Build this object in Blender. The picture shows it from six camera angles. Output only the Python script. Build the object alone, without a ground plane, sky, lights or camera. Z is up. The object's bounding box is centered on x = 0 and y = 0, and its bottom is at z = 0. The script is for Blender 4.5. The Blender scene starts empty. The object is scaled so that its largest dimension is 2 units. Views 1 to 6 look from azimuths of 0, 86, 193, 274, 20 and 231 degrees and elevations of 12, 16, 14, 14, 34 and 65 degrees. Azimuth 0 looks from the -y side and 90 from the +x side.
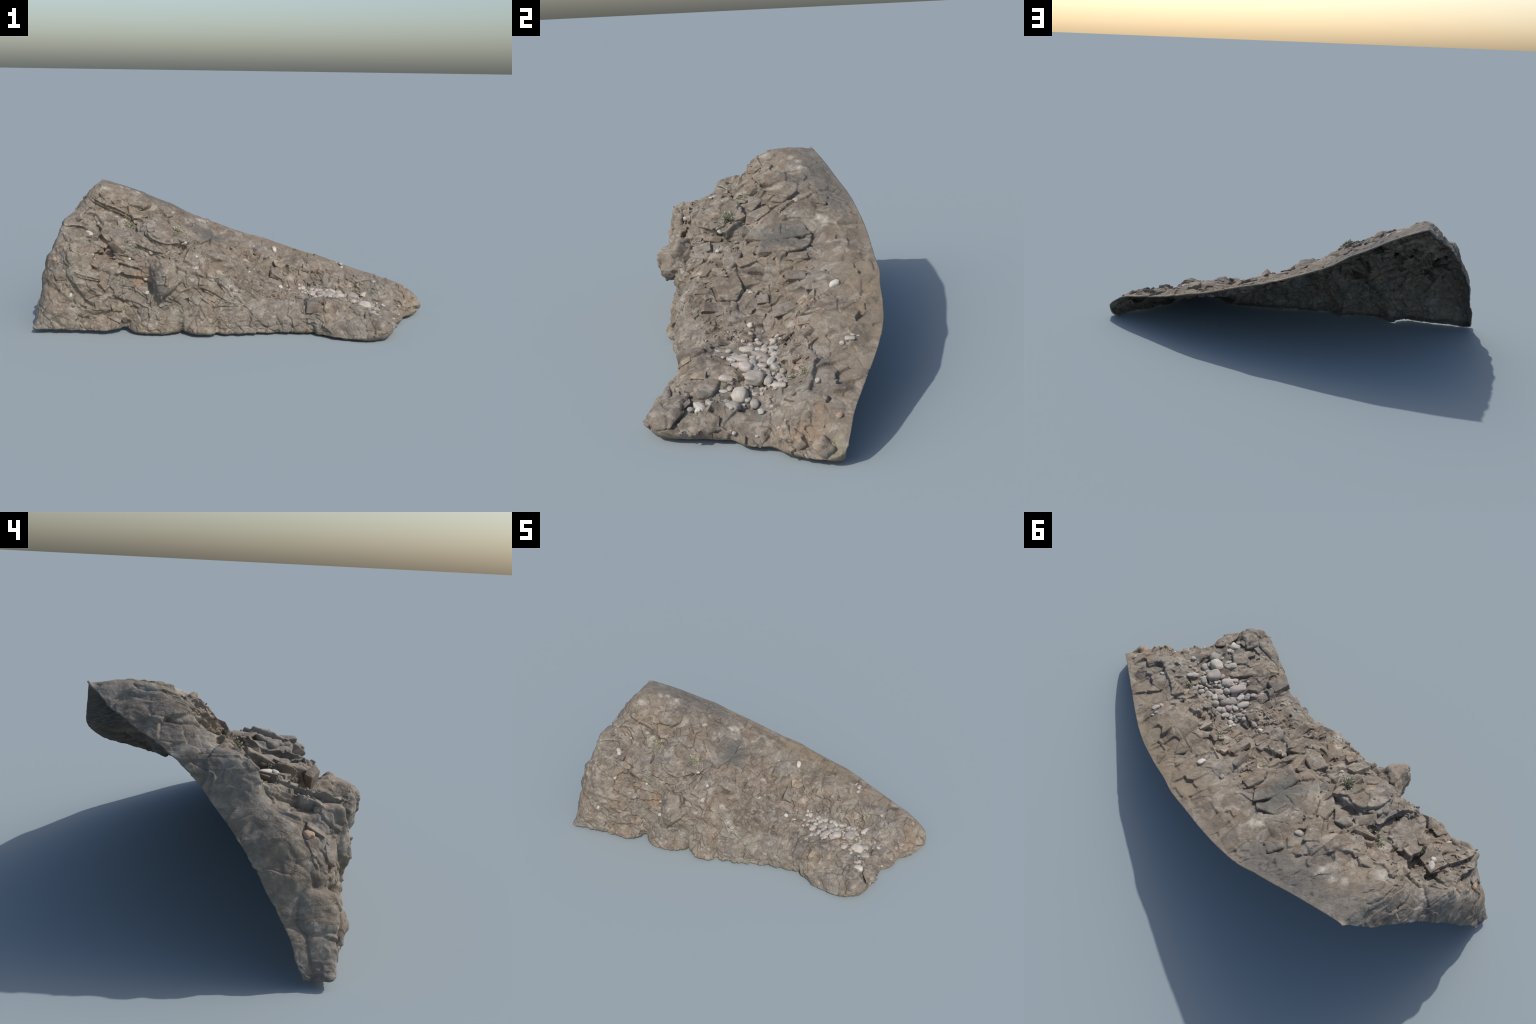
"""Rock outcrop: a broken slab of weathered cliff, open and hollow behind.

The face is one thick shell.  Its large shape is a thin-plate surface through
measured landmarks, its four borders are hand-placed curves, and fractured,
bedded relief is computed on top.  Loose stones, wedged blocks, pebbles and
plants are parts of their own.
"""
import math
import random

import bpy
import bmesh
import numpy as np
from mathutils import Vector, Matrix, Quaternion
from mathutils.bvhtree import BVHTree

SEED = 7
rng = np.random.default_rng(SEED)
rnd = random.Random(SEED)

# ------------------------------------------------------------------ landmarks
RIM = [(-.757, .305, .684), (-.676, .328, .658), (-.600, .350, .630), (-.530, .370, .599), (-.462, .391, .568),
       (-.388, .412, .537), (-.325, .430, .502), (-.255, .441, .469), (-.170, .448, .437), (-.065, .449, .398),
       (.022, .446, .369), (.148, .443, .336), (.229, .428, .311), (.332, .416, .280), (.447, .395, .251),
       (.541, .366, .226), (.638, .326, .198), (.749, .277, .173), (.848, .233, .150), (.909, .206, .129),
       (.960, .186, .096), (.990, .172, .070)]
LEFT_EDGE = [(-.757, .305, .684), (-.780, .271, .657), (-.805, .235, .629), (-.826, .190, .602), (-.845, .143, .577),
             (-.864, .099, .554), (-.885, .055, .527), (-.905, .003, .482), (-.926, -.055, .415), (-.950, -.115, .345),
             (-.966, -.165, .272), (-.968, -.213, .185), (-.981, -.248, .125), (-.991, -.268, .064), (-.994, -.290, .024)]
TOE = [(-.994, -.290, .024), (-.996, -.335, .024), (-.985, -.364, .026), (-.912, -.366, .028), (-.845, -.360, .026),
       (-.777, -.358, .022), (-.704, -.358, .022), (-.632, -.352, .022), (-.577, -.345, .030), (-.548, -.322, .031),
       (-.522, -.335, .026), (-.485, -.366, .020), (-.430, -.387, .022), (-.354, -.374, .020), (-.307, -.358, .025),
       (-.266, -.346, .038), (-.240, -.358, .030), (-.190, -.384, .026), (-.120, -.396, .026), (-.085, -.365, .020),
       (-.020, -.360, .020), (.079, -.342, .020), (.160, -.328, .018), (.260, -.325, .022), (.340, -.326, .022),
       (.395, -.338, .017), (.444, -.364, .015), (.493, -.391, .013), (.564, -.412, .014), (.628, -.432, .022),
       (.680, -.440, .030), (.720, -.436, .040)]
END_EDGE = [(.720, -.436, .040), (.760, -.400, .044), (.778, -.355, .042), (.786, -.300, .034), (.788, -.240, .028),
            (.804, -.195, .026), (.830, -.156, .028), (.855, -.118, .020), (.866, -.080, .020), (.880, -.040, .024),
            (.912, -.024, .030), (.938, .010, .028), (.950, .050, .022), (.966, .090, .022), (.992, .118, .030),
            (1.000, .150, .045), (.990, .172, .070)]
FACE = [
    # upper slope and back
    (.197, .260, .310), (.083, .234, .331), (-.599, .223, .639), (-.548, .228, .623), (-.452, .167, .580), (-.405, .145, .535), (-.500, .205, .592), (-.335, .165, .512), (-.550, .090, .612), (-.510, .120, .605), (-.560, .015, .585),
    (-.485, .055, .575), (-.465, -.060, .492), (-.245, -.085, .428), (-.280, .035, .458), (-.380, .005, .497), (-.285, .083, .460),
    (-.185, .284, .457), (-.218, .264, .478), (-.601, .106, .620), (-.669, .045, .645),
    (-.726, .082, .674), (-.460, .087, .571), (-.740, .120, .689), (-.750, .250, .690), (-.627, -.015, .533),
    (-.584, -.032, .509), (-.196, .121, .420), (-.154, .017, .405), (.040, .148, .333), (.054, .069, .286),
    (.180, .150, .258), (.411, .225, .275), (.571, .249, .222), (-.690, .000, .600),
    # middle slope
    (-.198, -.171, .359), (-.270, -.156, .412), (.049, -.046, .264), (-.103, .000, .376), (.078, .067, .320),
    (.102, -.012, .238), (.002, -.069, .304), (-.082, -.244, .293), (-.104, -.277, .268), (-.023, -.300, .235),
    (.002, -.321, .208), (-.199, -.247, .318), (-.100, -.297, .221), (.017, -.305, .167), (.163, -.217, .160),
    (-.432, -.080, .508), (-.515, -.140, .452), (-.530, -.190, .446), (-.591, -.178, .462),
    # left shoulder and layered front wall
    (-.745, -.158, .465), (-.689, -.318, .378), (-.754, -.019, .547), (-.727, -.076, .501), (-.889, -.164, .458),
    (-.812, -.118, .474), (-.820, -.102, .533), (-.848, -.122, .533), (-.868, -.146, .515), (-.884, -.158, .487), (-.900, -.178, .440),
    (-.741, -.072, .494), (-.689, -.138, .451), (-.820, -.248, .435), (-.670, -.234, .416), (-.815, -.354, .362), (-.783, -.379, .310),
    (-.764, -.389, .262), (-.851, -.338, .263), (-.635, -.139, .483), (-.536, -.269, .404), (-.446, -.269, .360), (-.412, -.300, .248),
    (-.269, -.158, .415), (-.278, -.223, .375), (-.349, -.255, .379), (-.280, -.166, .435), (-.258, -.308, .210), (-.430, -.078, .506),
    (-.541, -.280, .432), (-.580, -.276, .428), (-.636, -.202, .464), (-.678, -.148, .470), (-.476, -.159, .478), (-.472, -.122, .498),
    (-.397, -.240, .462), (-.359, -.236, .452), (-.425, -.165, .498), (-.604, -.332, .334), (-.845, -.276, .412), (-.886, -.285, .360), (-.935, -.311, .233), (-.775, -.378, .258),
    (-.887, -.331, .221), (-.620, -.343, .283), (-.611, -.352, .338), (-.606, -.267, .373), (-.525, -.270, .361),
    (-.447, -.270, .259), (-.432, -.324, .212), (-.764, -.349, .412), (-.807, -.354, .398), (-.360, -.390, .275), (-.325, -.400, .300), (-.400, -.310, .320),
    (-.750, -.362, .195), (-.870, -.385, .110), (-.950, -.374, .070), (-.700, -.360, .110), (-.480, -.340, .130),
    (-.400, -.365, .110), (-.300, -.330, .160), (-.235, -.318, .263), (-.192, -.350, .090), (-.100, -.372, .090),
    (-.150, -.338, .152), (-.219, -.302, .165), (-.300, -.300, .330), (-.360, -.250, .390), (-.580, -.340, .150), (-.545, -.315, .265), (-.535, -.300, .310), (-.635, -.225, .368), (-.938, -.215, .372), (-.840, .070, .588), (-.570, -.312, .300), (-.730, -.345, .340), (-.250, -.343, .100),
    (-.896, -.080, .485), (-.936, -.110, .413), (-.955, -.135, .384), (-.972, -.185, .320), (-.966, -.230, .252),
    # pebble trough and the ridge behind it
    (.227, -.068, .172), (.302, -.074, .168), (.389, -.081, .148), (.434, -.039, .138), (.400, -.121, .152), (.374, -.136, .158), (.338, -.100, .167),
    (.533, -.101, .134), (.592, -.072, .124), (.660, -.007, .120), (.689, -.082, .082), (.695, -.147, .088),
    (.720, -.274, .078), (.682, .080, .150), (.679, .124, .190), (.744, .113, .170), (.286, .082, .188),
    (.357, .010, .158), (.560, .015, .132), (.432, .110, .215), (.504, .060, .180), (.551, .155, .200), (.673, .170, .190), (.287, -.014, .150),
    (.308, .112, .225), (.258, .293, .270), (.210, .166, .268), (.284, -.165, .158), (.087, -.265, .195), (.119, -.018, .225),
    (-.047, -.141, .329), (-.103, .260, .390), (-.293, .160, .495), (-.174, .231, .436), (-.059, .290, .402), (-.005, .314, .390),
    (.115, .252, .333), (-.109, -.106, .320),
    # right end and front toe
    (.909, .065, .107), (.915, .162, .126), (.940, .023, .071), (.871, -.059, .028), (.785, -.190, .058),
    (.508, -.278, .135), (.578, -.363, .091), (.377, -.332, .094), (.645, -.295, .085), (.250, -.330, .075),
    (.100, -.345, .080), (.800, .020, .115), (.760, -.080, .085), (.650, -.410, .075), (.300, -.250, .140),
    (.411, -.265, .150), (.860, .000, .090), (.563, -.283, .110), (.589, -.182, .132), (.839, .078, .138),
    (.837, .022, .088), (.789, .000, .102), (.325, .355, .285), (.530, .175, .232), (.470, -.266, .162),
]

# --------------------------------------------------- thin plate through landmarks
NRM = np.array([-.22, -.72, .66]); NRM /= np.linalg.norm(NRM)
AX = np.array([1., 0, 0]); AX -= NRM * AX.dot(NRM); AX /= np.linalg.norm(AX)
BX = np.cross(NRM, AX)


def to_frame(p):
    p = np.asarray(p, float)
    return np.stack([p @ AX, p @ BX, p @ NRM], -1)


def from_frame(a, b, h):
    return a[..., None] * AX + b[..., None] * BX + h[..., None] * NRM


def spline(points, count):
    """Evenly spaced Catmull-Rom samples through a list of points."""
    p = np.asarray(points, float)
    p = np.vstack([2 * p[0] - p[1], p, 2 * p[-1] - p[-2]])
    out = []
    for k in range(1, len(p) - 2):
        t = np.linspace(0, 1, 24, endpoint=False)[:, None]
        a, b, c, d = p[k - 1], p[k], p[k + 1], p[k + 2]
        out.append(.5 * (2 * b + (c - a) * t + (2 * a - 5 * b + 4 * c - d) * t ** 2 + (3 * b - a - 3 * c + d) * t ** 3))
    q = np.vstack(out + [p[-2][None]])
    s = np.concatenate([[0], np.cumsum(np.linalg.norm(np.diff(q, axis=0), axis=1))])
    return np.stack([np.interp(np.linspace(0, s[-1], count), s, q[:, k]) for k in range(3)], -1)


def kernel(r2):
    return .5 * r2 * np.log(r2 + 1e-9)


def thin_plate(points, smooth=1.5e-5):
    f = to_frame(points)
    xy, h = f[:, :2], f[:, 2]
    n = len(xy)
    r2 = ((xy[:, None] - xy[None]) ** 2).sum(-1)
    a = np.zeros((n + 3, n + 3))
    a[:n, :n] = kernel(r2) + np.eye(n) * smooth
    a[:n, n], a[n, :n] = 1, 1
    a[:n, n + 1:], a[n + 1:, :n] = xy, xy.T
    w = np.linalg.solve(a, np.concatenate([h, np.zeros(3)]))

    def evaluate(u, v):
        res = w[n] + w[n + 1] * u + w[n + 2] * v
        for k in range(n):
            res = res + w[k] * kernel((u - xy[k, 0]) ** 2 + (v - xy[k, 1]) ** 2)
        return res
    return evaluate


NU, NV = 1250, 560
bottom, top = spline(TOE, NU), spline(RIM, NU)
left, right = spline(LEFT_EDGE[::-1], NV), spline(END_EDGE, NV)
height = thin_plate(np.vstack([RIM, LEFT_EDGE[1:], TOE[1:], END_EDGE[1:-1], FACE]))

U, V = np.meshgrid(np.linspace(0, 1, NU), np.linspace(0, 1, NV), indexing="ij")
fb, ft, fl, fr = to_frame(bottom), to_frame(top), to_frame(left), to_frame(right)
u3, v3 = U[..., None], V[..., None]
coons = ((1 - v3) * fb[:, None] + v3 * ft[:, None] + (1 - u3) * fl[None] + u3 * fr[None]
         - (1 - u3) * (1 - v3) * fb[0] - u3 * (1 - v3) * fb[-1] - (1 - u3) * v3 * ft[0] - u3 * v3 * ft[-1])
ca, cb = coons[..., 0], coons[..., 1]
ch = height(ca, cb)
# the measured borders win over the smoothed plate close to the border
edge = np.minimum(np.minimum(U * 2, (1 - U) * 2), np.minimum(V, 1 - V))


def border_fix(plate):
    d_b, d_t = fb[:, 2] - plate[:, 0], ft[:, 2] - plate[:, -1]
    d_l, d_r = fl[:, 2] - plate[0], fr[:, 2] - plate[-1]
    k = .05
    return (d_b[:, None] * np.exp(-V / k) + d_t[:, None] * np.exp(-(1 - V) / k)
            + d_l[None] * np.exp(-U / k * 2) * (V > .001) * (V < .999)
            + d_r[None] * np.exp(-(1 - U) / k * 2) * (V > .001) * (V < .999))


ch = ch + border_fix(ch)
BASE = from_frame(ca, cb, ch)


def normals(p):
    gu, gv = np.gradient(p, axis=0), np.gradient(p, axis=1)
    n = np.cross(gu, gv)
    return n / (np.linalg.norm(n, axis=-1, keepdims=True) + 1e-12)


BASE_N = normals(BASE)

# ------------------------------------------------------------------ noise toolbox


def hash3(i, j, k, salt):
    n = (i * 73856093) ^ (j * 19349663) ^ (k * 83492791) ^ (salt * 2654435761)
    n = (n ^ (n >> 13)) * 1274126177
    n = n & 0x7fffffff
    n = (n ^ (n >> 16)) * 668265263
    return (n & 0xffffff) / float(0xffffff)


def value_noise(p, salt):
    f = np.floor(p).astype(np.int64)
    t = p - f
    t = t * t * t * (t * (t * 6 - 15) + 10)
    res = 0
    for dx in (0, 1):
        wx = t[..., 0] if dx else 1 - t[..., 0]
        for dy in (0, 1):
            wy = t[..., 1] if dy else 1 - t[..., 1]
            for dz in (0, 1):
                wz = t[..., 2] if dz else 1 - t[..., 2]
                res = res + wx * wy * wz * hash3(f[..., 0] + dx, f[..., 1] + dy, f[..., 2] + dz, salt)
    return res * 2 - 1


def fbm(p, size, octaves, salt, gain=.5):
    res, amp, q = 0, 1, p / size
    for o in range(octaves):
        res = res + amp * value_noise(q + o * 17.3, salt + o)
        q, amp = q * 2.03, amp * gain
    return res


def cells(p, salt):
    """Nearest and second nearest jittered seed of a unit lattice."""
    f = np.floor(p).astype(np.int64)
    shape = p.shape[:-1]
    f1, f2 = np.full(shape, 9.), np.full(shape, 9.)
    ident = np.zeros(shape + (3,), np.int64)
    off = np.zeros(shape + (3,))
    for dx in (-1, 0, 1):
        for dy in (-1, 0, 1):
            for dz in (-1, 0, 1):
                c = f + np.array([dx, dy, dz])
                s = np.stack([hash3(c[..., 0], c[..., 1], c[..., 2], salt + k) for k in range(3)], -1)
                d = p - (c + .1 + .8 * s)
                r = (d * d).sum(-1)
                near = r < f1
                f2 = np.where(near, f1, np.minimum(f2, r))
                f1 = np.where(near, r, f1)
                ident = np.where(near[..., None], c, ident)
                off = np.where(near[..., None], d, off)
    return np.sqrt(f1), np.sqrt(f2), ident, off


BED_N = np.array([.52, .12, .85]); BED_N /= np.linalg.norm(BED_N)
BED_X = np.array([0, 1., 0]); BED_X -= BED_N * BED_X.dot(BED_N); BED_X /= np.linalg.norm(BED_X)
BED_Y = np.cross(BED_N, BED_X)
BED = np.stack([BED_X, BED_Y, BED_N], -1)


def facets(p, size, shape, tilt, step, salt, warp=.25):
    """Broken plates: every cell is a tilted plane set at its own level."""
    q = p + warp * size * np.stack([fbm(p, size * 1.3, 2, salt + 40 + k) for k in range(3)], -1)
    q = (q @ BED) / (size * np.array(shape))
    f1, f2, c, d = cells(q, salt)
    g = [hash3(c[..., 0], c[..., 1], c[..., 2], salt + 10 + k) * 2 - 1 for k in range(4)]
    plane = tilt * size * (g[0] * d[..., 0] * shape[0] + g[1] * d[..., 1] * shape[1]) + step * size * g[3]
    return plane, f2 - f1


def smoothstep(x, a, b):
    t = np.clip((x - a) / (b - a), 0, 1)
    return t * t * (3 - 2 * t)


# ------------------------------------------------------------------ relief
X, Y, Z = BASE[..., 0], BASE[..., 1], BASE[..., 2]
rim_calm = smoothstep(V + .10 * smoothstep(X, -.2, .4) * 0 + .03 * fbm(BASE, .15, 2, 3), .72, .90) * (1 - .75 * smoothstep(X, .68, .80))
left_calm = 1 - smoothstep(U + .02 * fbm(BASE, .1, 2, 5), .03, .10)
calm = np.maximum(rim_calm, left_calm)
front = 1 - smoothstep(V, .22, .42)
toe_right = front * smoothstep(X, -.3, .0)
trough = np.exp(-(((X - .52) / .25) ** 2 + ((Y + .07) / .12) ** 2))
rough = (1 - .5 * calm) * (1 - .55 * trough)

big, big_gap = facets(BASE, .17, (1.2, .8, .5), .22, .055, 100)
mid, mid_gap = facets(BASE, .075, (1.3, .75, .55), .40, .10, 200, .12)
small, small_gap = facets(BASE, .032, (1.2, .8, .6), .38, .09, 300)
broken = smoothstep(fbm(BASE, .22, 2, 13), -.45, .35)       # shattered here, whole plates there
crumbly = smoothstep(fbm(BASE, .13, 2, 15), -.2, .5)
relief = rough * (.45 * big * (1 - .4 * toe_right) + (.30 + .65 * broken) * mid * (1 - .45 * front) + (.12 + .75 * crumbly) * small * (1 - .4 * front))
relief -= rough * .005 * np.exp(-(big_gap / .04) ** 2) * smoothstep(fbm(BASE, .1, 2, 8), -.4, .3)
relief -= rough * .0035 * np.exp(-(mid_gap / .06) ** 2) * smoothstep(fbm(BASE, .12, 2, 9), -.1, .4)
relief += .006 * fbm(BASE, .11, 3, 21) * (1 - .5 * calm) + .0028 * fbm(BASE, .03, 3, 31) * (1 - .35 * calm)
# rounded, water-worn bosses along the front
lump_q = (BASE + .02 * np.stack([fbm(BASE, .08, 2, 50 + k) for k in range(3)], -1)) / np.array([.085, .10, .11])
l1, l2, lc, _ = cells(lump_q, 61)
relief += front * .013 * (1 - np.clip(l1, 0, 1) ** 2) - front * .0035 * np.exp(-((l2 - l1) / .08) ** 2)


def near_path(path, p=BASE):
    """Distance from every grid point to a polyline."""
    best = np.full(p.shape[:-1], 9.)
    for a, b in zip(path[:-1], path[1:]):
        a, b = np.array(a), np.array(b)
        t = np.clip(((p - a) @ (b - a)) / ((b - a) @ (b - a)), 0, 1)
        best = np.minimum(best, np.linalg.norm(p - (a + t[..., None] * (b - a)), axis=-1))
    return best


CREVICES = [  # path, width, depth
    ([(-.266, -.35, .02), (-.262, -.36, .09), (-.255, -.33, .18)], .012, .030),
    ([(-.546, -.33, .02), (-.548, -.35, .12), (-.560, -.34, .25)], .012, .020),
    ([(-.085, -.36, .02), (-.080, -.37, .08)], .010, .016),
    ([(.06, -.34, .02), (.07, -.34, .10)], .010, .012),
    ([(.385, -.335, .02), (.37, -.31, .12)], .012, .014),
    ([(-.727, -.076, .50), (-.68, -.16, .44), (-.64, -.22, .40), (-.61, -.26, .36)], .018, .030),
    ([(-.82, -.37, .30), (-.76, -.37, .20), (-.70, -.36, .14)], .014, .018),
    ([(-.93, -.31, .24), (-.86, -.34, .20), (-.80, -.35, .15)], .014, .016),
    ([(.30, -.03, .165), (.42, .0, .15), (.55, .02, .13), (.66, .02, .125)], .015, .012),
    ([(-.154, .017, .40), (-.12, .09, .40), (-.10, .16, .39)], .010, .014),
    ([(-.42, -.02, .49), (-.36, .06, .48), (-.33, .14, .48)], .012, .014),
    ([(-.44, -.33, .33), (-.45, -.30, .24), (-.44, -.33, .17)], .030, .020),
]
for path, width, depth in CREVICES:
    relief -= depth * np.exp(-(near_path(path) / width) ** 2)

# terraces: the beds dip to the right, broken risers face left
STEP_N = np.array([.40, -.30, 1.]); STEP_N /= np.linalg.norm(STEP_N)
beta = BASE @ STEP_N + .003 * fbm(BASE, .16, 2, 71)
LEVELS = np.array([-.04, .01, .07, .125, .165, .197, .245, .300, .345, .40, .46])
near = np.argmin(np.abs(beta[..., None] - LEVELS), -1)
half = np.interp(np.arange(len(LEVELS)), np.arange(len(LEVELS) - 1) + .5, np.diff(LEVELS))[near]
frac = (beta - LEVELS[near]) / half
tread = smoothstep(np.abs(frac), .38, .5) * np.sign(frac) * .5          # riser near the half-way line
facing = BASE_N @ STEP_N
bedded = (smoothstep(-X, -.05, .25) * .50 + .16) * (1 - calm) * smoothstep(V, .10, .25) * smoothstep(facing, .35, .65)
facing = np.clip(facing, .5, 1)
relief += bedded * half * (tread - frac) / facing

relief -= .002
for _ in range(1):                         # soften the steps to what the mesh can hold
    for axis in (0, 1):
        pad = np.concatenate([relief.take([0], axis), relief, relief.take([-1], axis)], axis)
        n_ax = relief.shape[axis]
        relief = (pad.take(range(0, n_ax), axis) + 2 * relief + pad.take(range(2, n_ax + 2), axis)) / 4
fade = smoothstep(1 - V, 0, .03) * .85 + .15
P = BASE + (relief * fade)[..., None] * BASE_N

# keep the border above the ground
P[..., 2] = np.where(P[..., 2] < .02, .02 - .02 * np.tanh((.02 - P[..., 2]) / .02), P[..., 2])
P[..., 0] = np.clip(P[..., 0], -.998, 1)
P[..., 1] = np.maximum(P[..., 1], -.449)
PN = normals(P)

# toe and right end roll under to the ground: a lip that turns back beneath the rock
border = np.vstack([P[:, 0], P[-1, 1:int(NV * .985)]])
run = np.stack([np.convolve(np.pad(border[:, k], 40, mode="edge"), np.ones(81) / 81, "valid") for k in range(3)], -1)
along = np.gradient(run, axis=0)
inward = np.stack([-along[:, 1], along[:, 0], 0 * along[:, 0]], -1)
inward /= np.linalg.norm(inward, axis=1, keepdims=True) + 1e-9
LIP_ROWS = 18
turn = np.linspace(0, 1, LIP_ROWS)[None, :, None] * math.pi / 2
foot = .002 + .012 * (1 - smoothstep(border[:, 0], -.62, -.42))
width = .062 + .010 * fbm(border, .12, 2, 93)
LIP = border[:, None] + inward[:, None] * width[:, None, None] * (1 - np.cos(turn))
LIP[..., 2] = border[:, None, 2] + (np.minimum(foot, border[:, 2]) - border[:, 2])[:, None] * np.sin(turn[..., 0])
LIP[..., 2] += .004 * fbm(LIP, .05, 3, 95) * np.sin(turn[..., 0] * 2)
LIP = LIP[:, ::-1]


# ------------------------------------------------------------------ materials
def new_material(name):
    m = bpy.data.materials.new(name)
    m.use_nodes = True
    t = m.node_tree
    t.nodes.clear()
    out = t.nodes.new("ShaderNodeOutputMaterial")
    b = t.nodes.new("ShaderNodeBsdfPrincipled")
    t.links.new(b.outputs[0], out.inputs[0])
    b.inputs["Roughness"].default_value = .9
    b.inputs["Specular IOR Level"].default_value = .2
    return m, t, b


class Nodes:
    def __init__(self, tree):
        self.t = tree

    def link(self, value, socket):
        if isinstance(value, (int, float)):
            socket.default_value = value
        elif isinstance(value, tuple):
            socket.default_value = value if len(value) == 4 or socket.type == "VECTOR" else (*value, 1)
        else:
            self.t.links.new(value, socket)

    def noise(self, vec, scale, detail=4, rough=.55, distort=0.):
        n = self.t.nodes.new("ShaderNodeTexNoise")
        self.link(vec, n.inputs["Vector"])
        n.inputs["Scale"].default_value, n.inputs["Detail"].default_value = scale, detail
        n.inputs["Roughness"].default_value, n.inputs["Distortion"].default_value = rough, distort
        return n.outputs["Fac"]

    def voronoi(self, vec, scale, feature="F1", out="Distance"):
        n = self.t.nodes.new("ShaderNodeTexVoronoi")
        n.feature = feature
        self.link(vec, n.inputs["Vector"])
        n.inputs["Scale"].default_value = scale
        return n.outputs[out]

    def ramp(self, fac, stops):
        n = self.t.nodes.new("ShaderNodeValToRGB")
        e = n.color_ramp.elements
        while len(e) < len(stops):
            e.new(.5)
        for k, (pos, col) in enumerate(stops):
            e[k].position = pos
            e[k].color = (*col, 1) if isinstance(col, tuple) else (col, col, col, 1)
        self.link(fac, n.inputs[0])
        return n.outputs[0]

    def mix(self, fac, a, b, mode="MIX"):
        n = self.t.nodes.new("ShaderNodeMix")
        n.data_type, n.blend_type = "RGBA", mode
        self.link(fac, n.inputs[0]); self.link(a, n.inputs[6]); self.link(b, n.inputs[7])
        return n.outputs[2]

    def math(self, op, a, b=0.):
        n = self.t.nodes.new("ShaderNodeMath")
        n.operation, n.use_clamp = op, False
        self.link(a, n.inputs[0]); self.link(b, n.inputs[1])
        return n.outputs[0]

    def mapping(self, vec, rot=(0, 0, 0), scale=(1, 1, 1)):
        n = self.t.nodes.new("ShaderNodeMapping")
        self.link(vec, n.inputs["Vector"])
        n.inputs["Rotation"].default_value, n.inputs["Scale"].default_value = rot, scale
        return n.outputs[0]

    def spot(self, vec, centre, radius, soft=.5):
        """1 inside a ball, fading to 0 at its rim; edge broken by noise in vec."""
        n = self.t.nodes.new("ShaderNodeVectorMath"); n.operation = "DISTANCE"
        self.link(vec, n.inputs[0]); n.inputs[1].default_value = centre
        m = self.t.nodes.new("ShaderNodeMapRange")
        m.inputs["From Min"].default_value, m.inputs["From Max"].default_value = radius, radius * soft
        self.link(n.outputs["Value"], m.inputs["Value"])
        return m.outputs[0]

    def bump(self, heights, strength, distance=.01):
        n = self.t.nodes.new("ShaderNodeBump")
        n.inputs["Strength"].default_value, n.inputs["Distance"].default_value = strength, distance
        self.link(heights, n.inputs["Height"])
        return n.outputs[0]


BROWN, TAN, GREY, GREEN, DARK, ROSE, PALE = ((.192, .154, .124), (.282, .234, .190), (.228, .207, .187),
                                              (.226, .214, .175), (.090, .075, .062), (.238, .172, .143), (.41, .365, .315))


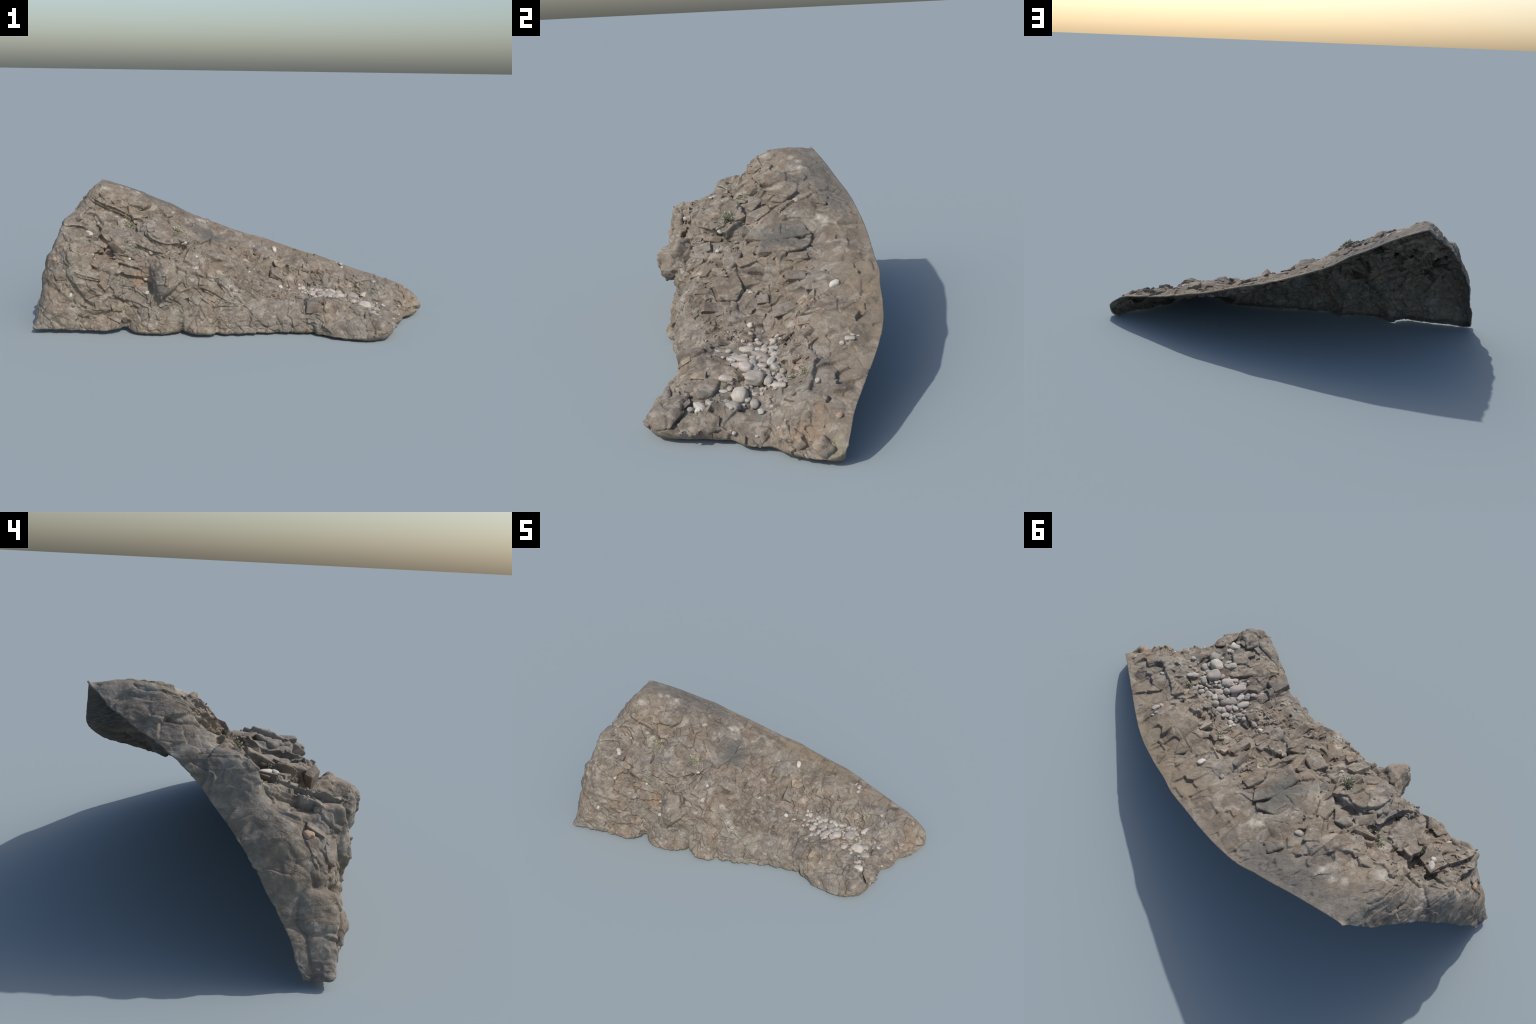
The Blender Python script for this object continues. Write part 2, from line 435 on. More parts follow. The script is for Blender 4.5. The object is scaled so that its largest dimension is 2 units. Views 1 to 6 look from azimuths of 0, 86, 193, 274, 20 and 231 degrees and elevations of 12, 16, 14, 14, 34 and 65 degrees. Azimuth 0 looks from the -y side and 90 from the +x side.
def rock_material(name, per_object=False):
    m, t, b = new_material(name)
    N = Nodes(t)
    co = t.nodes.new("ShaderNodeTexCoord").outputs["Object"]
    if per_object:
        info = t.nodes.new("ShaderNodeObjectInfo")
        co = t.nodes.new("ShaderNodeNewGeometry").outputs["Position"]
    warp = t.nodes.new("ShaderNodeVectorMath"); warp.operation = "MULTIPLY_ADD"
    wn = t.nodes.new("ShaderNodeTexNoise"); wn.inputs["Scale"].default_value = 9; wn.inputs["Detail"].default_value = 5
    N.link(co, wn.inputs["Vector"])
    N.link(wn.outputs["Color"], warp.inputs[0]); warp.inputs[1].default_value = (.12, .12, .12); N.link(co, warp.inputs[2])
    wco = warp.outputs[0]
    bed = N.mapping(wco, (0.1, .55, .1), (1, .55, 1.6))
    col = N.mix(N.ramp(N.noise(bed, 7, 5, .6), [(.34, 0.), (.62, 1.)]), BROWN, TAN)
    col = N.mix(N.ramp(N.noise(wco, 4.2, 4), [(.46, 0.), (.62, .85)]), col, GREY)
    col = N.mix(N.ramp(N.noise(bed, 11, 4, .6), [(.58, 0.), (.72, .5)]), col, ROSE)
    col = N.mix(N.ramp(N.noise(wco, 6.3, 5, .6), [(.56, 0.), (.72, .6)]), col, GREEN)
    # plates of differing tone
    tone = N.ramp(N.voronoi(bed, 16, out="Color"), [(0, .62), (1, 1.30)])
    col = N.mix(.45, col, tone, "MULTIPLY")
    tone = N.ramp(N.voronoi(bed, 38, out="Color"), [(0, .58), (1, 1.38)])
    col = N.mix(.55, col, tone, "MULTIPLY")
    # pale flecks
    col = N.mix(N.ramp(N.noise(bed, 24, 3, .5), [(.52, 0.), (.68, .78)]), col, PALE)
    col = N.mix(N.ramp(N.noise(wco, 13, 3, .5), [(.54, 0.), (.70, .6)]), col, (.36, .335, .305))
    col = N.mix(N.ramp(N.noise(wco, 17, 3, .5), [(.60, 0.), (.74, .55)]), col, (.29, .285, .235))
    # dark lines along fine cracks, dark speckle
    crack = N.ramp(N.voronoi(bed, 19, "DISTANCE_TO_EDGE"), [(.0, 1.), (.045, 0.)])
    crack = N.math("MULTIPLY", crack, N.ramp(N.noise(wco, 8, 3), [(.45, 0.), (.6, .4)]))
    col = N.mix(crack, col, DARK)
    col = N.mix(N.ramp(N.noise(wco, 30, 6, .7), [(.30, .75), (.46, 0.)]), col, (.13, .105, .083))
    col = N.mix(N.ramp(N.noise(co, 120, 4, .6), [(.3, .35), (.7, 0.)]), col, (.12, .10, .08))
    if not per_object:
        # smooth dusty earth along the right-hand rim
        for c, r, tint, amount in [((.15, .42, .33), .22, (.235, .188, .140), .75), ((.45, .38, .25), .20, (.235, .190, .140), .75),
                                   ((.70, .27, .18), .14, (.225, .185, .140), .6), ((-.15, .43, .43), .16, (.23, .19, .15), .6),
                                   # grey weathered cap towards the peak
                                   ((-.50, .32, .60), .15, (.150, .138, .125), .8), ((-.36, .36, .54), .13, (.155, .142, .128), .75),
                                   ((-.62, .33, .64), .11, (.17, .155, .138), .6), ((-.74, .20, .67), .13, (.20, .18, .155), .5),
                                   ((-.17, .10, .41), .11, (.125, .121, .112), .85), ((-.12, .04, .39), .07, (.15, .143, .132), .7),
                                   # iron-stained end
                                   ((.925, .06, .09), .075, (.34, .24, .165), .45), ((.89, .12, .12), .05, (.32, .235, .165), .3),
                                   ((.985, .15, .05), .045, (.27, .25, .185), .7),
                                   ((-.46, -.30, .27), .06, (.33, .22, .15), .6),
                                   ((-.93, -.20, .25), .16, (.185, .165, .14), .45), ((-.90, -.05, .43), .14, (.20, .178, .15), .45)]:
            fac = N.math("MULTIPLY", N.spot(wco, tuple(x + .06 for x in c), r, .35), amount)
            col = N.mix(fac, col, tint)
        # bleached patches
        jn = t.nodes.new("ShaderNodeTexNoise"); jn.inputs["Scale"].default_value = 38; jn.inputs["Detail"].default_value = 3
        N.link(co, jn.inputs["Vector"])
        jv = t.nodes.new("ShaderNodeVectorMath"); jv.operation = "MULTIPLY_ADD"
        N.link(jn.outputs["Color"], jv.inputs[0]); jv.inputs[1].default_value = (.04, .04, .04); N.link(co, jv.inputs[2])
        jit = jv.outputs[0]
        for c, r in [((-.627, -.02, .533), .018), ((-.584, -.035, .509), .020), ((-.599, .223, .639), .022), ((-.548, .228, .623), .024),
                     ((-.64, .20, .65), .022), ((-.199, -.25, .318), .028), ((-.10, -.285, .265), .024), ((-.023, -.305, .235), .026),
                     ((.002, -.325, .208), .026), ((.286, .082, .188), .020), ((-.185, .284, .457), .022), ((-.218, .264, .478), .022),
                     ((.28, .11, .24), .02), ((-.082, -.244, .293), .02), ((.05, .07, .29), .018), ((-.70, .08, .66), .03)]:
            fac = N.math("MULTIPLY", N.spot(jit, tuple(x + .02 for x in c), r * 1.15, .25), .55)
            col = N.mix(fac, col, (.58, .545, .50))
    else:
        vary = N.ramp(info.outputs["Random"], [(0, (.88, .88, .90)), (.5, (1.0, .97, .95)), (1, (1.18, 1.14, 1.08))])
        col = N.mix(1., col, vary, "MULTIPLY")
    col = N.mix(1., col, (.95, .955, .925), "MULTIPLY")          # overall dusty cast of the weathered skin
    N.link(col, b.inputs["Base Color"])
    h = N.math("ADD", N.math("MULTIPLY", N.noise(bed, 45, 6, .65), 1.0), N.math("MULTIPLY", N.noise(co, 160, 4, .6), .35))
    h = N.math("SUBTRACT", h, N.math("MULTIPLY", crack, .5))
    N.link(N.bump(h, .55, .008), b.inputs["Normal"])
    return m


ROCK = rock_material("weathered_rock")
STONE = rock_material("broken_stone", True)


def pebble_material(name, stops, bump=.25):
    m, t, b = new_material(name)
    N = Nodes(t)
    co = t.nodes.new("ShaderNodeTexCoord").outputs["Object"]
    info = t.nodes.new("ShaderNodeObjectInfo")
    col = N.ramp(info.outputs["Random"], stops)
    n = N.noise(co, 1.6, 4)
    col = N.mix(.5, col, N.ramp(n, [(.3, .72), (.7, 1.22)]), "MULTIPLY")
    col = N.mix(N.ramp(N.noise(co, 4, 4, .6), [(.32, .4), (.5, 0.)]), col, (.22, .18, .15))
    N.link(col, b.inputs["Base Color"])
    b.inputs["Roughness"].default_value = .75
    N.link(N.bump(N.noise(co, 6, 4), bump, .003), b.inputs["Normal"])
    return m


PEBBLE = pebble_material("river_pebble", [(0, (.29, .262, .235)), (.25, (.42, .385, .335)), (.45, (.33, .31, .285)), (.6, (.46, .435, .38)), (.8, (.42, .36, .32)), (1, (.50, .475, .42))])
QUARTZ = pebble_material("pale_quartz", [(0, (.48, .445, .395)), (1, (.60, .57, .52))])
OCHRE = pebble_material("ochre_stone", [(0, (.38, .27, .19)), (1, (.42, .30, .21))])

plant_mat, _t, _b = new_material("dry_green_leaf")
_N = Nodes(_t)
_co = _t.nodes.new("ShaderNodeTexCoord").outputs["Object"]
_N.link(_N.ramp(_N.noise(_co, 60, 2), [(.3, (.27, .27, .18)), (.55, (.40, .39, .28)), (.8, (.48, .46, .35))]), _b.inputs["Base Color"])

# ------------------------------------------------------------------ the rock body
root = bpy.data.objects.new("rock_outcrop", None)
bpy.context.scene.collection.objects.link(root)
root["label"] = "weathered brown cliff slab with loose pale pebbles in a hollow"
root["category"] = "rock"


def add_object(name, mesh, parent=root, matrix=None):
    o = bpy.data.objects.new(name, mesh)
    bpy.context.scene.collection.objects.link(o)
    o.parent = parent
    if matrix is not None:
        o.matrix_world = matrix
    return o


def grid_faces(nu, nv, base, flip):
    i, j = np.meshgrid(np.arange(nu - 1), np.arange(nv - 1), indexing="ij")
    a = base + i * nv + j
    q = np.stack([a, a + nv, a + nv + 1, a + 1], -1).reshape(-1, 4)
    return q[:, ::-1] if flip else q


def build_shell(sheets, thickness):
    """Front sheets, their backs set in by the thickness, and walls round their edges."""
    verts, faces, base = [], [], 0
    for sheet in sheets:
        nu, nv = sheet.shape[:2]
        n = nu * nv
        back = sheet - normals(sheet) * thickness
        iu = np.unique(np.append(np.arange(0, nu, 2), nu - 1))          # the back needs half the detail
        jv = np.unique(np.append(np.arange(0, nv, 2), nv - 1))
        coarse_back = back[np.ix_(iu, jv)]
        ring = np.concatenate([np.arange(nu) * nv, (nu - 1) * nv + np.arange(1, nv), np.arange(nu - 2, -1, -1) * nv + nv - 1, np.arange(nv - 2, 0, -1)])
        nxt = np.roll(ring, -1)
        m = len(ring)
        k = np.arange(m)
        verts += [sheet.reshape(-1, 3), back.reshape(-1, 3)[ring], coarse_back.reshape(-1, 3)]
        wall = np.stack([nxt, ring, n + k, n + (k + 1) % m], -1) + base
        faces += [grid_faces(nu, nv, base, False), wall, grid_faces(len(iu), len(jv), base + n + m, True)]
        base += n + m + len(iu) * len(jv)
    verts, faces = np.vstack(verts), np.vstack(faces)
    verts[:, 2] = np.maximum(verts[:, 2], 0)
    verts[:, 0] = np.clip(verts[:, 0], -1, 1)
    me = bpy.data.meshes.new("rock_face")
    me.vertices.add(len(verts)); me.vertices.foreach_set("co", verts.astype(np.float32).ravel())
    me.loops.add(faces.size); me.loops.foreach_set("vertex_index", faces.astype(np.int32).ravel())
    me.polygons.add(len(faces))
    me.polygons.foreach_set("loop_start", np.arange(0, faces.size, 4, dtype=np.int32))
    me.update(calc_edges=True); me.validate()
    me.shade_smooth()
    return me


face_mesh = build_shell([P, LIP], .005)
face_mesh.materials.append(ROCK)
add_object("rock_face", face_mesh)

S = 5
coarse = P[::S, ::S]
tree = BVHTree.FromPolygons([Vector(v) for v in coarse.reshape(-1, 3)],
                            [tuple(int(x) for x in f) for f in grid_faces(coarse.shape[0], coarse.shape[1], 0, False)])


def on_surface(p, direction=None):
    hit = tree.find_nearest(Vector(p))
    return hit[0], hit[1]


def drop(x, y):
    hit = tree.ray_cast(Vector((x, y, 2)), Vector((0, 0, -1)))
    return hit[0], hit[1]


# ------------------------------------------------------------------ stones
def pebble_mesh(name, seed, material, knobbly=.24):
    bm = bmesh.new()
    bmesh.ops.create_icosphere(bm, subdivisions=4, radius=1)
    v = np.array([x.co for x in bm.verts])
    d = 1 + knobbly * fbm(v + seed * 9.7, 1.3, 2, 500 + seed)
    v = np.sign(v) * np.abs(v) ** .80 * d[:, None]
    for x, c in zip(bm.verts, v):
        x.co = c
    me = bpy.data.meshes.new(name)
    bm.to_mesh(me); bm.free()
    me.shade_smooth(); me.materials.append(material)
    return me


def block_mesh(name, seed, size, points=14, bevel=.10, rough=.03, levels=2, material=STONE, soft=0):
    """An angular block: the hull of points near a box, edges chamfered, faces pitted."""
    r = random.Random(seed)
    bm = bmesh.new()
    for sx in (-1, 1):
        for sy in (-1, 1):
            for sz in (-1, 1):
                bm.verts.new([s * r.uniform(.62, 1.0) for s in (sx, sy, sz)])
    for _ in range(points - 8):
        bm.verts.new([r.uniform(-1, 1) for _ in range(3)])
    bmesh.ops.convex_hull(bm, input=bm.verts[:])
    loose = [v for v in bm.verts if not v.link_faces]
    bmesh.ops.delete(bm, geom=loose, context="VERTS")
    for v in bm.verts:
        v.co = Vector((v.co.x * size[0], v.co.y * size[1], v.co.z * size[2]))
    bmesh.ops.dissolve_limit(bm, angle_limit=.25, verts=bm.verts[:], edges=bm.edges[:])
    bmesh.ops.bevel(bm, geom=bm.edges[:], offset=bevel * min(size), segments=2, profile=.6, affect="EDGES", clamp_overlap=True)
    bmesh.ops.triangulate(bm, faces=bm.faces[:])
    for _ in range(levels):
        longest = max(size) * .12
        es = [e for e in bm.edges if e.calc_length() > longest]
        if es:
            bmesh.ops.subdivide_edges(bm, edges=es, cuts=1)
            bmesh.ops.triangulate(bm, faces=bm.faces[:])
    for _ in range(soft):
        bmesh.ops.smooth_vert(bm, verts=bm.verts[:], factor=.5, use_axis_x=True, use_axis_y=True, use_axis_z=True)
    bm.normal_update()
    v = np.array([x.co for x in bm.verts]); n = np.array([x.normal for x in bm.verts])
    s = max(size)
    d = rough * s * (fbm(v + seed, s * .6, 3, 700 + seed) + .5 * fbm(v + seed, s * .15, 2, 800 + seed))
    for x, c in zip(bm.verts, v + n * d[:, None]):
        x.co = c
    me = bpy.data.meshes.new(name)
    bm.to_mesh(me); bm.free()
    me.polygons.foreach_set("use_smooth", [True] * len(me.polygons))
    me.materials.append(material)
    me.set_sharp_from_angle(angle=.75)
    return me


def place(me, name, loc, rot, scale):
    return add_object(name, me, root, Matrix.LocRotScale(Vector(loc), rot, Vector(scale)))


def frame_rotation(normal, heading):
    z = Vector(normal).normalized()
    x = Vector(heading); x = (x - z * x.dot(z)).normalized()
    y = z.cross(x)
    return Matrix((x, y, z)).transposed().to_quaternion()


def hull_block(name, points, seed, soft=2, rough=.7):
    """A worn block: the hull of hand-placed corners, rounded and pitted."""
    pts = np.array(points)
    c = pts.mean(0)
    bm = bmesh.new()
    for p in pts - c:
        bm.verts.new(p)
    bmesh.ops.convex_hull(bm, input=bm.verts[:])
    bmesh.ops.delete(bm, geom=[v for v in bm.verts if not v.link_faces], context="VERTS")
    for _ in range(5):
        es = [e for e in bm.edges if e.calc_length() > .007]
        if es:
            bmesh.ops.subdivide_edges(bm, edges=es, cuts=1)
            bmesh.ops.triangulate(bm, faces=bm.faces[:])
    for _ in range(soft):
        bmesh.ops.smooth_vert(bm, verts=bm.verts[:], factor=.5, use_axis_x=True, use_axis_y=True, use_axis_z=True)
    bm.normal_update()
    v = np.array([x.co for x in bm.verts]); n = np.array([x.normal for x in bm.verts])
    plate, gap = facets(v + c, .05, (1.2, .8, .6), .3, .08, 900 + seed)
    d = .003 + rough * plate + .005 * fbm(v + c, .05, 3, 700 + seed) - .002 * np.exp(-(gap / .06) ** 2)
    for x, co in zip(bm.verts, v + c + n * d[:, None]):
        near_p, near_n, _, _ = tree.find_nearest(Vector(co))
        depth = (Vector(co) - near_p).dot(near_n)
        x.co = near_p - near_n * .003 if depth < -.003 else co      # nothing pokes out behind the face
    me = bpy.data.meshes.new(name)
    bm.to_mesh(me); bm.free()
    me.shade_smooth(); me.materials.append(ROCK)
    add_object(name, me)


def bedded_slab(outline, proud, seed):
    """A flat plate lying in the slope: its outline levelled to one plane, sunk below, proud above."""
    p = np.array(outline)
    c = p.mean(0)
    n = np.linalg.svd(p - c)[2][2]
    n = n if n[2] > 0 else -n
    flat = p - np.outer((p - c) @ n, n)
    hull_block("rock_slab", np.vstack([flat + n * proud, c + (flat - c) * 1.02 - n * .03]), seed, 1, .12)


SLABS = [
    ([(-.056, .079, .379), (-.065, -.007, .362), (-.139, .011, .390), (-.147, .104, .400), (-.138, .155, .391), (-.108, .214, .377), (-.070, .176, .371)], .012),
    ([(-.164, .023, .398), (-.191, -.050, .400), (-.262, -.002, .446), (-.330, .098, .480), (-.264, .170, .470), (-.155, .220, .415), (-.150, .110, .404)], .004),
    ([(-.030, -.119, .323), (-.049, -.148, .330), (-.152, -.137, .348), (-.131, -.068, .365), (-.059, -.089, .335)], .010),
    ([(-.280, .008, .451), (-.299, -.037, .457), (-.347, -.004, .478), (-.369, .059, .488), (-.330, .070, .480)], .008),
    ([(-.354, -.004, .473), (-.377, -.027, .480), (-.447, -.002, .511), (-.439, .026, .513), (-.404, .042, .508)], .012),
    ([(.081, -.108, .228), (.071, -.173, .228), (-.009, -.191, .284), (-.049, -.106, .328), (.038, -.079, .258)], .008),
    ([(-.354, .130, .513), (-.379, .080, .509), (-.446, .152, .566), (-.402, .196, .540)], .010),
    ([(.566, -.134, .127), (.561, -.207, .132), (.518, -.303, .125), (.458, -.263, .158), (.494, -.208, .152), (.535, -.144, .133)], .008),
    ([(.660, -.221, .101), (.665, -.264, .097), (.618, -.280, .108), (.574, -.238, .118), (.600, -.196, .122)], .010),
    ([(.338, -.068, .155), (.315, -.110, .162), (.284, -.099, .165), (.299, -.061, .152)], .010),
    ([(-.579, .086, .608), (-.580, .021, .570), (-.612, .018, .580), (-.652, .083, .630), (-.614, .107, .625)], .008),
    ([(-.309, .305, .497), (-.331, .241, .512), (-.376, .266, .530), (-.355, .321, .520)], .008),
]
for k, (outline, proud) in enumerate(SLABS):
    bedded_slab(outline, proud, 20 + k)

# thick plates standing in the tall front wall
hull_block("rock_slab", [(-.845, -.287, .414), (-.809, -.360, .404), (-.764, -.354, .420), (-.700, -.325, .388), (-.700, -.337, .330), (-.800, -.377, .325),
                         (-.785, -.385, .300), (-.764, -.393, .262), (-.720, -.372, .255), (-.830, -.340, .300), (-.800, -.310, .260), (-.700, -.300, .300)], 50, 1, .4)
hull_block("rock_slab", [(-.662, -.347, .345), (-.575, -.330, .348), (-.563, -.335, .270), (-.662, -.362, .270), (-.620, -.360, .250), (-.600, -.300, .362),
                         (-.650, -.300, .362), (-.600, -.310, .250)], 51, 1, .4)


def knob(centre, radius, seed):
    """A broken lump with random flat sides."""
    r = random.Random(seed)
    pts = []
    for _ in range(14):
        d = Vector((r.gauss(0, 1), r.gauss(0, 1), r.gauss(0, 1))).normalized() * radius * r.uniform(.8, 1.15)
        pts.append((min(centre[0] + d.x, .996), centre[1] + d.y, max(centre[2] + d.z * .8, .004)))
    hull_block("end_stone", pts, seed, 0, .3)


for k, (c, r) in enumerate([((.950, .100, .048), .040), ((.908, .025, .046), .046), ((.832, -.062, .040), .034), ((.895, .095, .085), .042)]):
    knob(c, r, 60 + k)

hull_block("jutting_block", [(-.432, -.264, .365), (-.370, -.331, .372), (-.304, -.330, .374), (-.283, -.363, .285), (-.296, -.384, .248),
                             (-.358, -.400, .191), (-.390, -.366, .220), (-.330, -.424, .328), (-.324, -.422, .253), (-.375, -.400, .300),
                             (-.300, -.250, .340), (-.400, -.250, .260), (-.290, -.290, .220)], 1)
hull_block("rock_slab", [(-.432, -.076, .511), (-.474, -.120, .508), (-.480, -.160, .487), (-.438, -.215, .482), (-.398, -.250, .472), (-.357, -.246, .460),
                         (-.282, -.168, .443), (-.325, -.105, .462), (-.440, -.090, .450), (-.460, -.150, .430), (-.400, -.235, .410),
                         (-.340, -.235, .390), (-.290, -.160, .390), (-.330, -.100, .420)], 4, soft=1)
hull_block("rock_slab", [(-.684, -.144, .478), (-.645, -.098, .490), (-.560, -.100, .473), (-.530, -.200, .458), (-.539, -.288, .440), (-.582, -.282, .440),
                         (-.638, -.205, .471), (-.655, -.130, .430), (-.600, -.245, .400), (-.540, -.270, .400), (-.535, -.150, .420)], 5, soft=1)
hull_block("boulder", [(.645, -.295, .110), (.700, -.290, .106), (.740, -.340, .090), (.776, -.360, .058), (.755, -.408, .050), (.705, -.440, .070),
                       (.680, -.436, .030), (.652, -.400, .030), (.643, -.350, .104), (.700, -.405, .100), (.700, -.350, .020), (.640, -.320, .050)], 2)
hull_block("boulder", [(.730, -.240, .086), (.760, -.200, .080), (.795, -.200, .050), (.806, -.260, .046), (.800, -.320, .040), (.765, -.336, .066),
                       (.735, -.300, .088), (.760, -.260, .015), (.780, -.310, .015)], 3)

# broken fragments set in the slope, lying along the bedding
FRAG = [block_mesh("rock_fragment", 40 + k, (1, rnd.uniform(.55, .8), rnd.uniform(.28, .5)), 13, .12, .02, 2) for k in range(9)]
placed = 0
while placed < 240:
    i, j = rnd.randrange(int(NU * .06), int(NU * .95)), rnd.randrange(int(NV * .2), int(NV * .80))
    x, y, z = P[i, j]
    keep = (1 - calm[i, j]) * (1 - .9 * trough[i, j]) * (.35 if front[i, j] > .5 else 1)
    if rnd.random() > keep:
        continue
    n = Vector(BASE_N[i, j])
    size = .012 + .036 * rnd.random() ** 2.2
    nz = (Vector(BED_N) * .35 + n + Vector((rnd.gauss(0, .2), rnd.gauss(0, .2), rnd.gauss(0, .2)))).normalized()
    hx = Vector(BED_X) + Vector((rnd.gauss(0, .4), rnd.gauss(0, .3), rnd.gauss(0, .3)))
    place(rnd.choice(FRAG), "rock_fragment", Vector((x, y, z)) - n * size * .16, frame_rotation(nz, hx),
          (size * rnd.uniform(.8, 1.3), size * rnd.uniform(.7, 1.1), size * rnd.uniform(.7, 1.1)))
    placed += 1

PEB = [pebble_mesh("pebble", k, PEBBLE) for k in range(7)]
QUA = [pebble_mesh("quartz_stone", 20 + k, QUARTZ, .2) for k in range(3)]
OCH = [pebble_mesh("ochre_stone", 30, OCHRE)]
# pebbles lying in the hollow: x, y, half length, half width, heading in degrees
PEBBLES = [
    (0.711, -0.156, 0.022, 0.018, -136), (0.684, -0.176, 0.010, 0.010, -127), (0.696, -0.086, 0.018, 0.015, 176), (0.684, -0.111, 0.014, 0.011, -127),
    (0.662, -0.131, 0.030, 0.026, 166), (0.658, -0.080, 0.015, 0.010, -127), (0.628, -0.162, 0.011, 0.010, -127), (0.640, -0.182, 0.014, 0.007, -109),
    (0.598, -0.175, 0.023, 0.014, -113), (0.603, -0.078, 0.035, 0.031, -109), (0.617, -0.031, 0.019, 0.015, 155), (0.584, -0.135, 0.014, 0.012, -127),
    (0.580, -0.111, 0.009, 0.009, -127), (0.533, -0.103, 0.025, 0.018, -140), (0.519, -0.136, 0.017, 0.011, -136), (0.540, -0.070, 0.013, 0.011, -127),
    (0.573, -0.028, 0.009, 0.007, -127), (0.605, 0.023, 0.013, 0.011, -145), (0.579, 0.012, 0.017, 0.012, -140), (0.569, -0.009, 0.009, 0.007, -127),
    (0.549, 0.021, 0.013, 0.011, -164), (0.536, 0.001, 0.016, 0.014, -154), (0.540, -0.035, 0.014, 0.008, -127), (0.517, -0.046, 0.017, 0.013, -113),
    (0.504, -0.011, 0.017, 0.012, 155), (0.503, 0.017, 0.014, 0.012, -127), (0.485, -0.034, 0.019, 0.014, -136), (0.478, 0.005, 0.019, 0.014, -150),
    (0.476, -0.119, 0.033, 0.018, -118), (0.497, -0.075, 0.015, 0.013, 176), (0.444, -0.045, 0.033, 0.014, -131), (0.395, -0.088, 0.026, 0.014, -109),
    (0.415, -0.129, 0.014, 0.011, -118), (0.406, -0.155, 0.011, 0.009, -127), (0.434, -0.111, 0.019, 0.013, -89), (0.450, -0.071, 0.010, 0.010, -127),
    (0.397, -0.052, 0.013, 0.010, -174), (0.439, 0.006, 0.019, 0.014, -145), (0.420, -0.004, 0.014, 0.011, 155), (0.416, -0.028, 0.014, 0.011, -136),
    (0.396, 0.004, 0.017, 0.012, -113), (0.374, -0.011, 0.013, 0.013, -127), (0.363, -0.025, 0.011, 0.009, 155), (0.348, 0.011, 0.015, 0.013, 166),
    (0.331, 0.005, 0.009, 0.007, -127), (0.356, -0.044, 0.013, 0.009, -136), (0.329, -0.048, 0.009, 0.009, -127),
    (0.701, -0.264, 0.022, 0.014, -145), (0.696, -0.227, 0.012, 0.011, -127), (0.683, -0.236, 0.011, 0.009, 166), (0.709, -0.295, 0.011, 0.009, -127),
    (0.667, -0.004, 0.025, 0.011, -122), (0.568, 0.254, 0.016, 0.009, -99), (0.571, 0.225, 0.009, 0.008, 176), (0.546, 0.268, 0.009, 0.005, -127),
    (0.546, 0.284, 0.009, 0.005, -118), (0.480, -0.149, 0.015, 0.010, -118), (0.384, -0.193, 0.011, 0.009, -127), (0.660, -0.059, 0.009, 0.007, -127),
    (0.504, -0.117, 0.009, 0.007, -127), (0.567, -0.080, 0.008, 0.007, -127), (0.612, 0.010, 0.007, 0.007, -127)]
for x, y, a, b, head in PEBBLES:
    hit, n = drop(x, y)
    c = min(b, a) * rnd.uniform(.62, .9)
    axis = (n * .6 + Vector((0, 0, 1)) + Vector((rnd.gauss(0, .15), rnd.gauss(0, .15), 0))).normalized()
    h = math.radians(head)
    place(rnd.choice(PEB), "pebble", hit + Vector((0, 0, 1)) * c * .5,
          frame_rotation(axis, (math.cos(h), math.sin(h), 0)), (min(a, .033) * 1.06, min(b, .029) * 1.06, c))

for _ in range(75):                       # smaller stones packed between them
    x, y = rnd.gauss(.52, .12), rnd.gauss(-.06, .06)
    hit, n = drop(x, y)
    if hit is None or hit.z > .17:
        continue
    a = rnd.uniform(.006, .0125)
    h = rnd.uniform(0, 6.3)
    place(rnd.choice(PEB), "pebble", hit + Vector((0, 0, a * .35)), frame_rotation((n.x + rnd.gauss(0, .3), n.y + rnd.gauss(0, .3), n.z + .5), (math.cos(h), math.sin(h), 0)),
          (a, a * rnd.uniform(.65, .95), a * rnd.uniform(.5, .75)))

# single pale stones on the slope: place, half length, half width, heading, kind
STONES = [
    ((.197, .260, .312), .022, .013, 100, QUA), ((.227, -.068, .180), .0125, .0115, 0, QUA), ((-.198, -.171, .359), .009, .008, 20, QUA),
    ((-.270, -.156, .415), .022, .012, -20, QUA), ((-.745, -.158, .466), .019, .011, -50, QUA), ((-.733, -.180, .462), .013, .010, -60, QUA),
    ((-.689, -.318, .380), .020, .010, 15, PEB), ((.083, .234, .331), .009, .009, 0, PEB), ((.744, .113, .176), .011, .010, 0, PEB),
    ((-.432, -.326, .217), .010, .009, 0, QUA), ((-.447, -.272, .259), .010, .008, 0, PEB), ((-.886, -.288, .363), .010, .009, 0, OCH),
    ((-.900, -.280, .372), .012, .010, 40, OCH), ((-.810, -.345, .190), .007, .009, 0, QUA), ((.720, -.274, .100), .012, .011, 0, QUA),
    ((.050, -.049, .266), .010, .012, 0, PEB), ((-.358, .186, .500), .016, .012, 30, PEB), ((-.727, -.076, .503), .009, .008, 0, PEB),
    ((-.525, -.270, .362), .007, .007, 0, QUA), ((-.640, -.165, .440), .009, .008, 0, PEB), ((.915, .162, .130), .012, .008, -40, OCH),
]
for c, a, b, head, kind in STONES:
    hit, n = on_surface(c)
    h = math.radians(head)
    t = min(a, b) * .75
    place(rnd.choice(kind), kind[0].name.split(".")[0], hit + n * t * .3, frame_rotation(n, (math.cos(h), math.sin(h), .1)), (a, b, t))

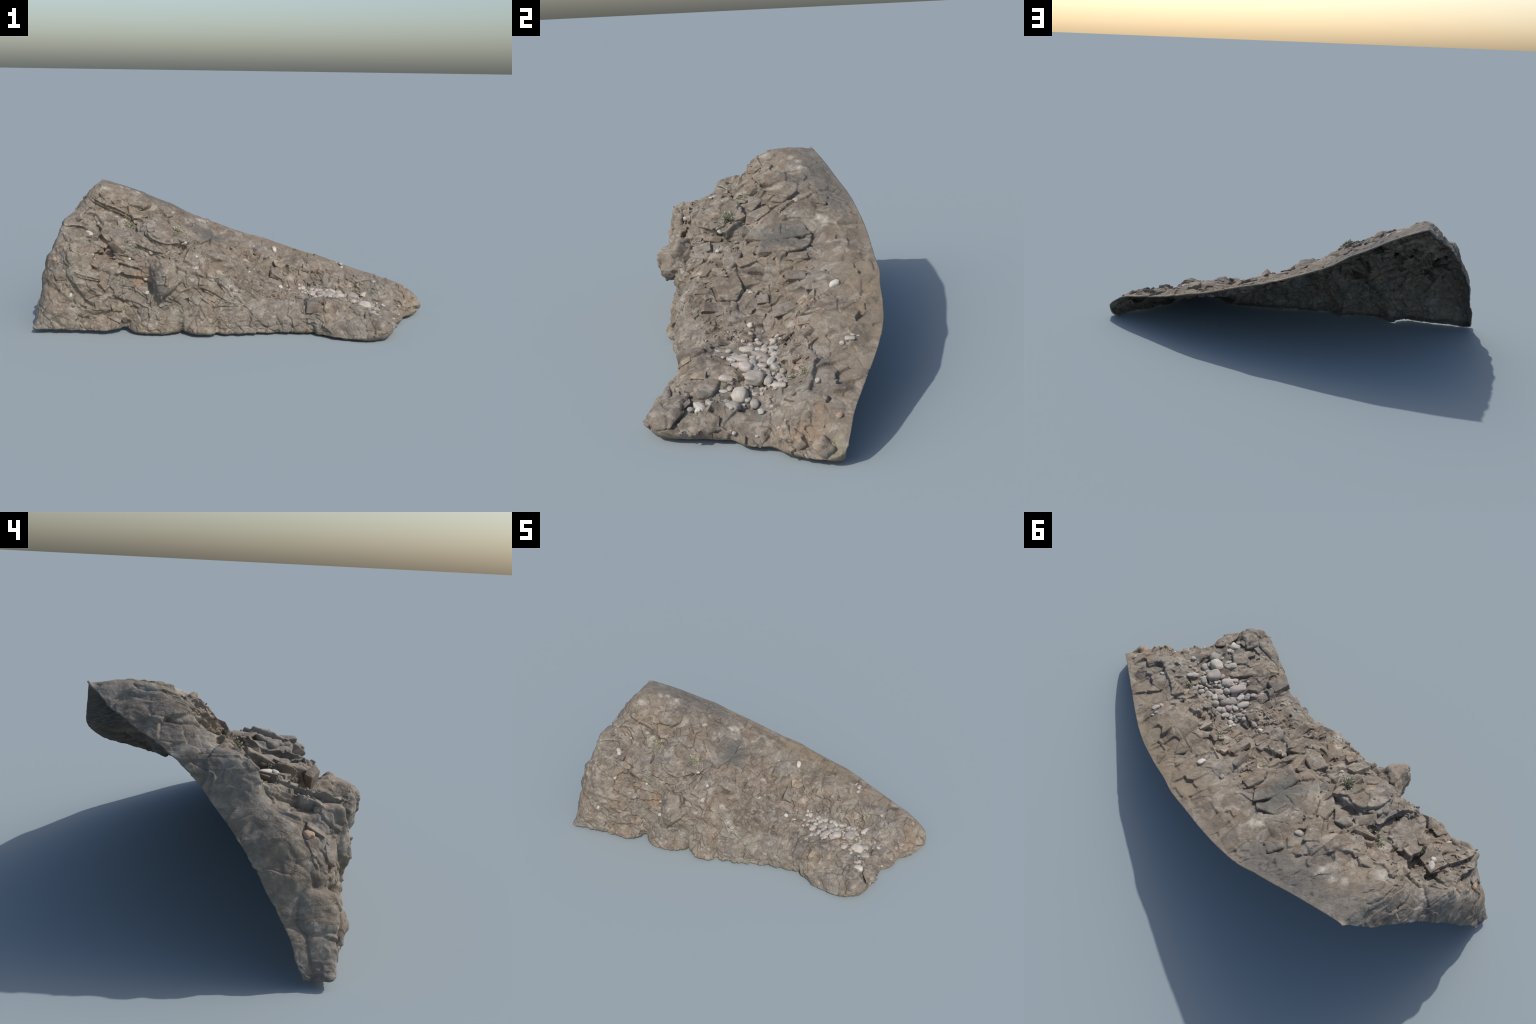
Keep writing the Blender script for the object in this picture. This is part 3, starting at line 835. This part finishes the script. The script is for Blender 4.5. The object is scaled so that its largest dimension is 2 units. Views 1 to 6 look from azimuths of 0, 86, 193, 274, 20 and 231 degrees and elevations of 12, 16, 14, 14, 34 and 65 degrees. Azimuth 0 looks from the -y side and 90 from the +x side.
# gravel between the pebbles and scree caught on ledges, too small to count
def scatter(name, source, count, chooser, small, large, kind="stuff"):
    bm = bmesh.new()
    made = 0
    while made < count:
        p = chooser()
        if p is None:
            continue
        hit, n = p
        s = small + (large - small) * rnd.random() ** 2
        m = Matrix.LocRotScale(hit + n * s * .25, Quaternion((rnd.gauss(0, 1), rnd.gauss(0, 1), rnd.gauss(0, 1), rnd.gauss(0, 1))).normalized(),
                               Vector((s, s * rnd.uniform(.6, 1), s * rnd.uniform(.5, .9))))
        first = len(bm.verts)
        bm.from_mesh(source[made % len(source)])
        bm.verts.ensure_lookup_table()
        bmesh.ops.transform(bm, matrix=m, verts=bm.verts[first:])
        made += 1
    me = bpy.data.meshes.new(name)
    bm.to_mesh(me); bm.free()
    me.shade_smooth(); me.materials.append(source[0].materials[0])
    o = add_object(name, me)
    o["kind"] = kind


def in_hollow():
    x, y = rnd.gauss(.50, .13), rnd.gauss(-.055, .055)
    hit = drop(x, y)
    return hit if hit[0] is not None and hit[0].z < .19 else None


def on_slope():
    i, j = rnd.randrange(int(NU * .08), int(NU * .95)), rnd.randrange(int(NV * .25), int(NV * .78))
    if BASE_N[i, j, 2] < .45 or rnd.random() > (1 - calm[i, j]) * crumbly[i, j]:
        return None
    return Vector(P[i, j]), Vector(BASE_N[i, j])


def low_stone(name, seed, material):
    bm = bmesh.new()
    bmesh.ops.create_icosphere(bm, subdivisions=2, radius=1)
    for v in bm.verts:
        v.co *= 1 + .25 * math.sin(3.1 * v.co.x + seed) * math.cos(2.7 * v.co.y - seed)
    me = bpy.data.meshes.new(name)
    bm.to_mesh(me); bm.free()
    me.materials.append(material)
    return me


scatter("gravel", [low_stone("gravel_stone", k, PEBBLE) for k in range(4)], 170, in_hollow, .003, .008)
scatter("scree", [block_mesh("scree_chip", 90 + k, (1, .75, .55), 11, .10, .0, 0) for k in range(5)], 420, on_slope, .003, .010)

# ------------------------------------------------------------------ plants
def plant(name, centre, radius, leaves, leaf):
    """A cushion of short, folded leaves standing on the rock."""
    bm = bmesh.new()
    base, n = on_surface(centre)
    for _ in range(leaves):
        d = Vector((rnd.gauss(0, 1), rnd.gauss(0, 1), rnd.gauss(0, 1)))
        d = (d.normalized() + n * .8).normalized()
        foot = base + (d - n * d.dot(n)) * radius * rnd.random() + n * radius * .35 * rnd.random()
        side = d.cross(Vector((rnd.gauss(0, 1), rnd.gauss(0, 1), rnd.gauss(0, 1)))).normalized()
        up = side.cross(d)
        l, w = leaf * rnd.uniform(.6, 1.3), leaf * .28
        a, tip = bm.verts.new(foot), bm.verts.new(foot + d * l - up * l * .15)
        m1 = bm.verts.new(foot + d * l * .5 + side * w + up * w * .5)
        m2 = bm.verts.new(foot + d * l * .5 - side * w + up * w * .5)
        mid = bm.verts.new(foot + d * l * .5)
        for f in ((a, m1, mid), (m1, tip, mid), (a, mid, m2), (mid, tip, m2)):
            bm.faces.new(f)
    me = bpy.data.meshes.new(name)
    bm.to_mesh(me); bm.free()
    me.materials.append(plant_mat)
    o = add_object(name, me)
    o["kind"] = "stuff"


plant("shrub", (-.305, -.115, .445), .034, 420, .012)
for c, r, k in [((-.545, -.075, .505), .022, 90), ((-.57, -.045, .51), .02, 80), ((.655, .09, .165), .02, 60), ((.63, .045, .135), .014, 50),
                ((-.66, -.17, .46), .015, 60), ((.30, .13, .225), .02, 60), ((-.40, -.22, .41), .03, 90)]:
    plant("grass_tuft", c, r, k, .009)


# ------------------------------------------------------------------ finish
bpy.context.view_layer.update()
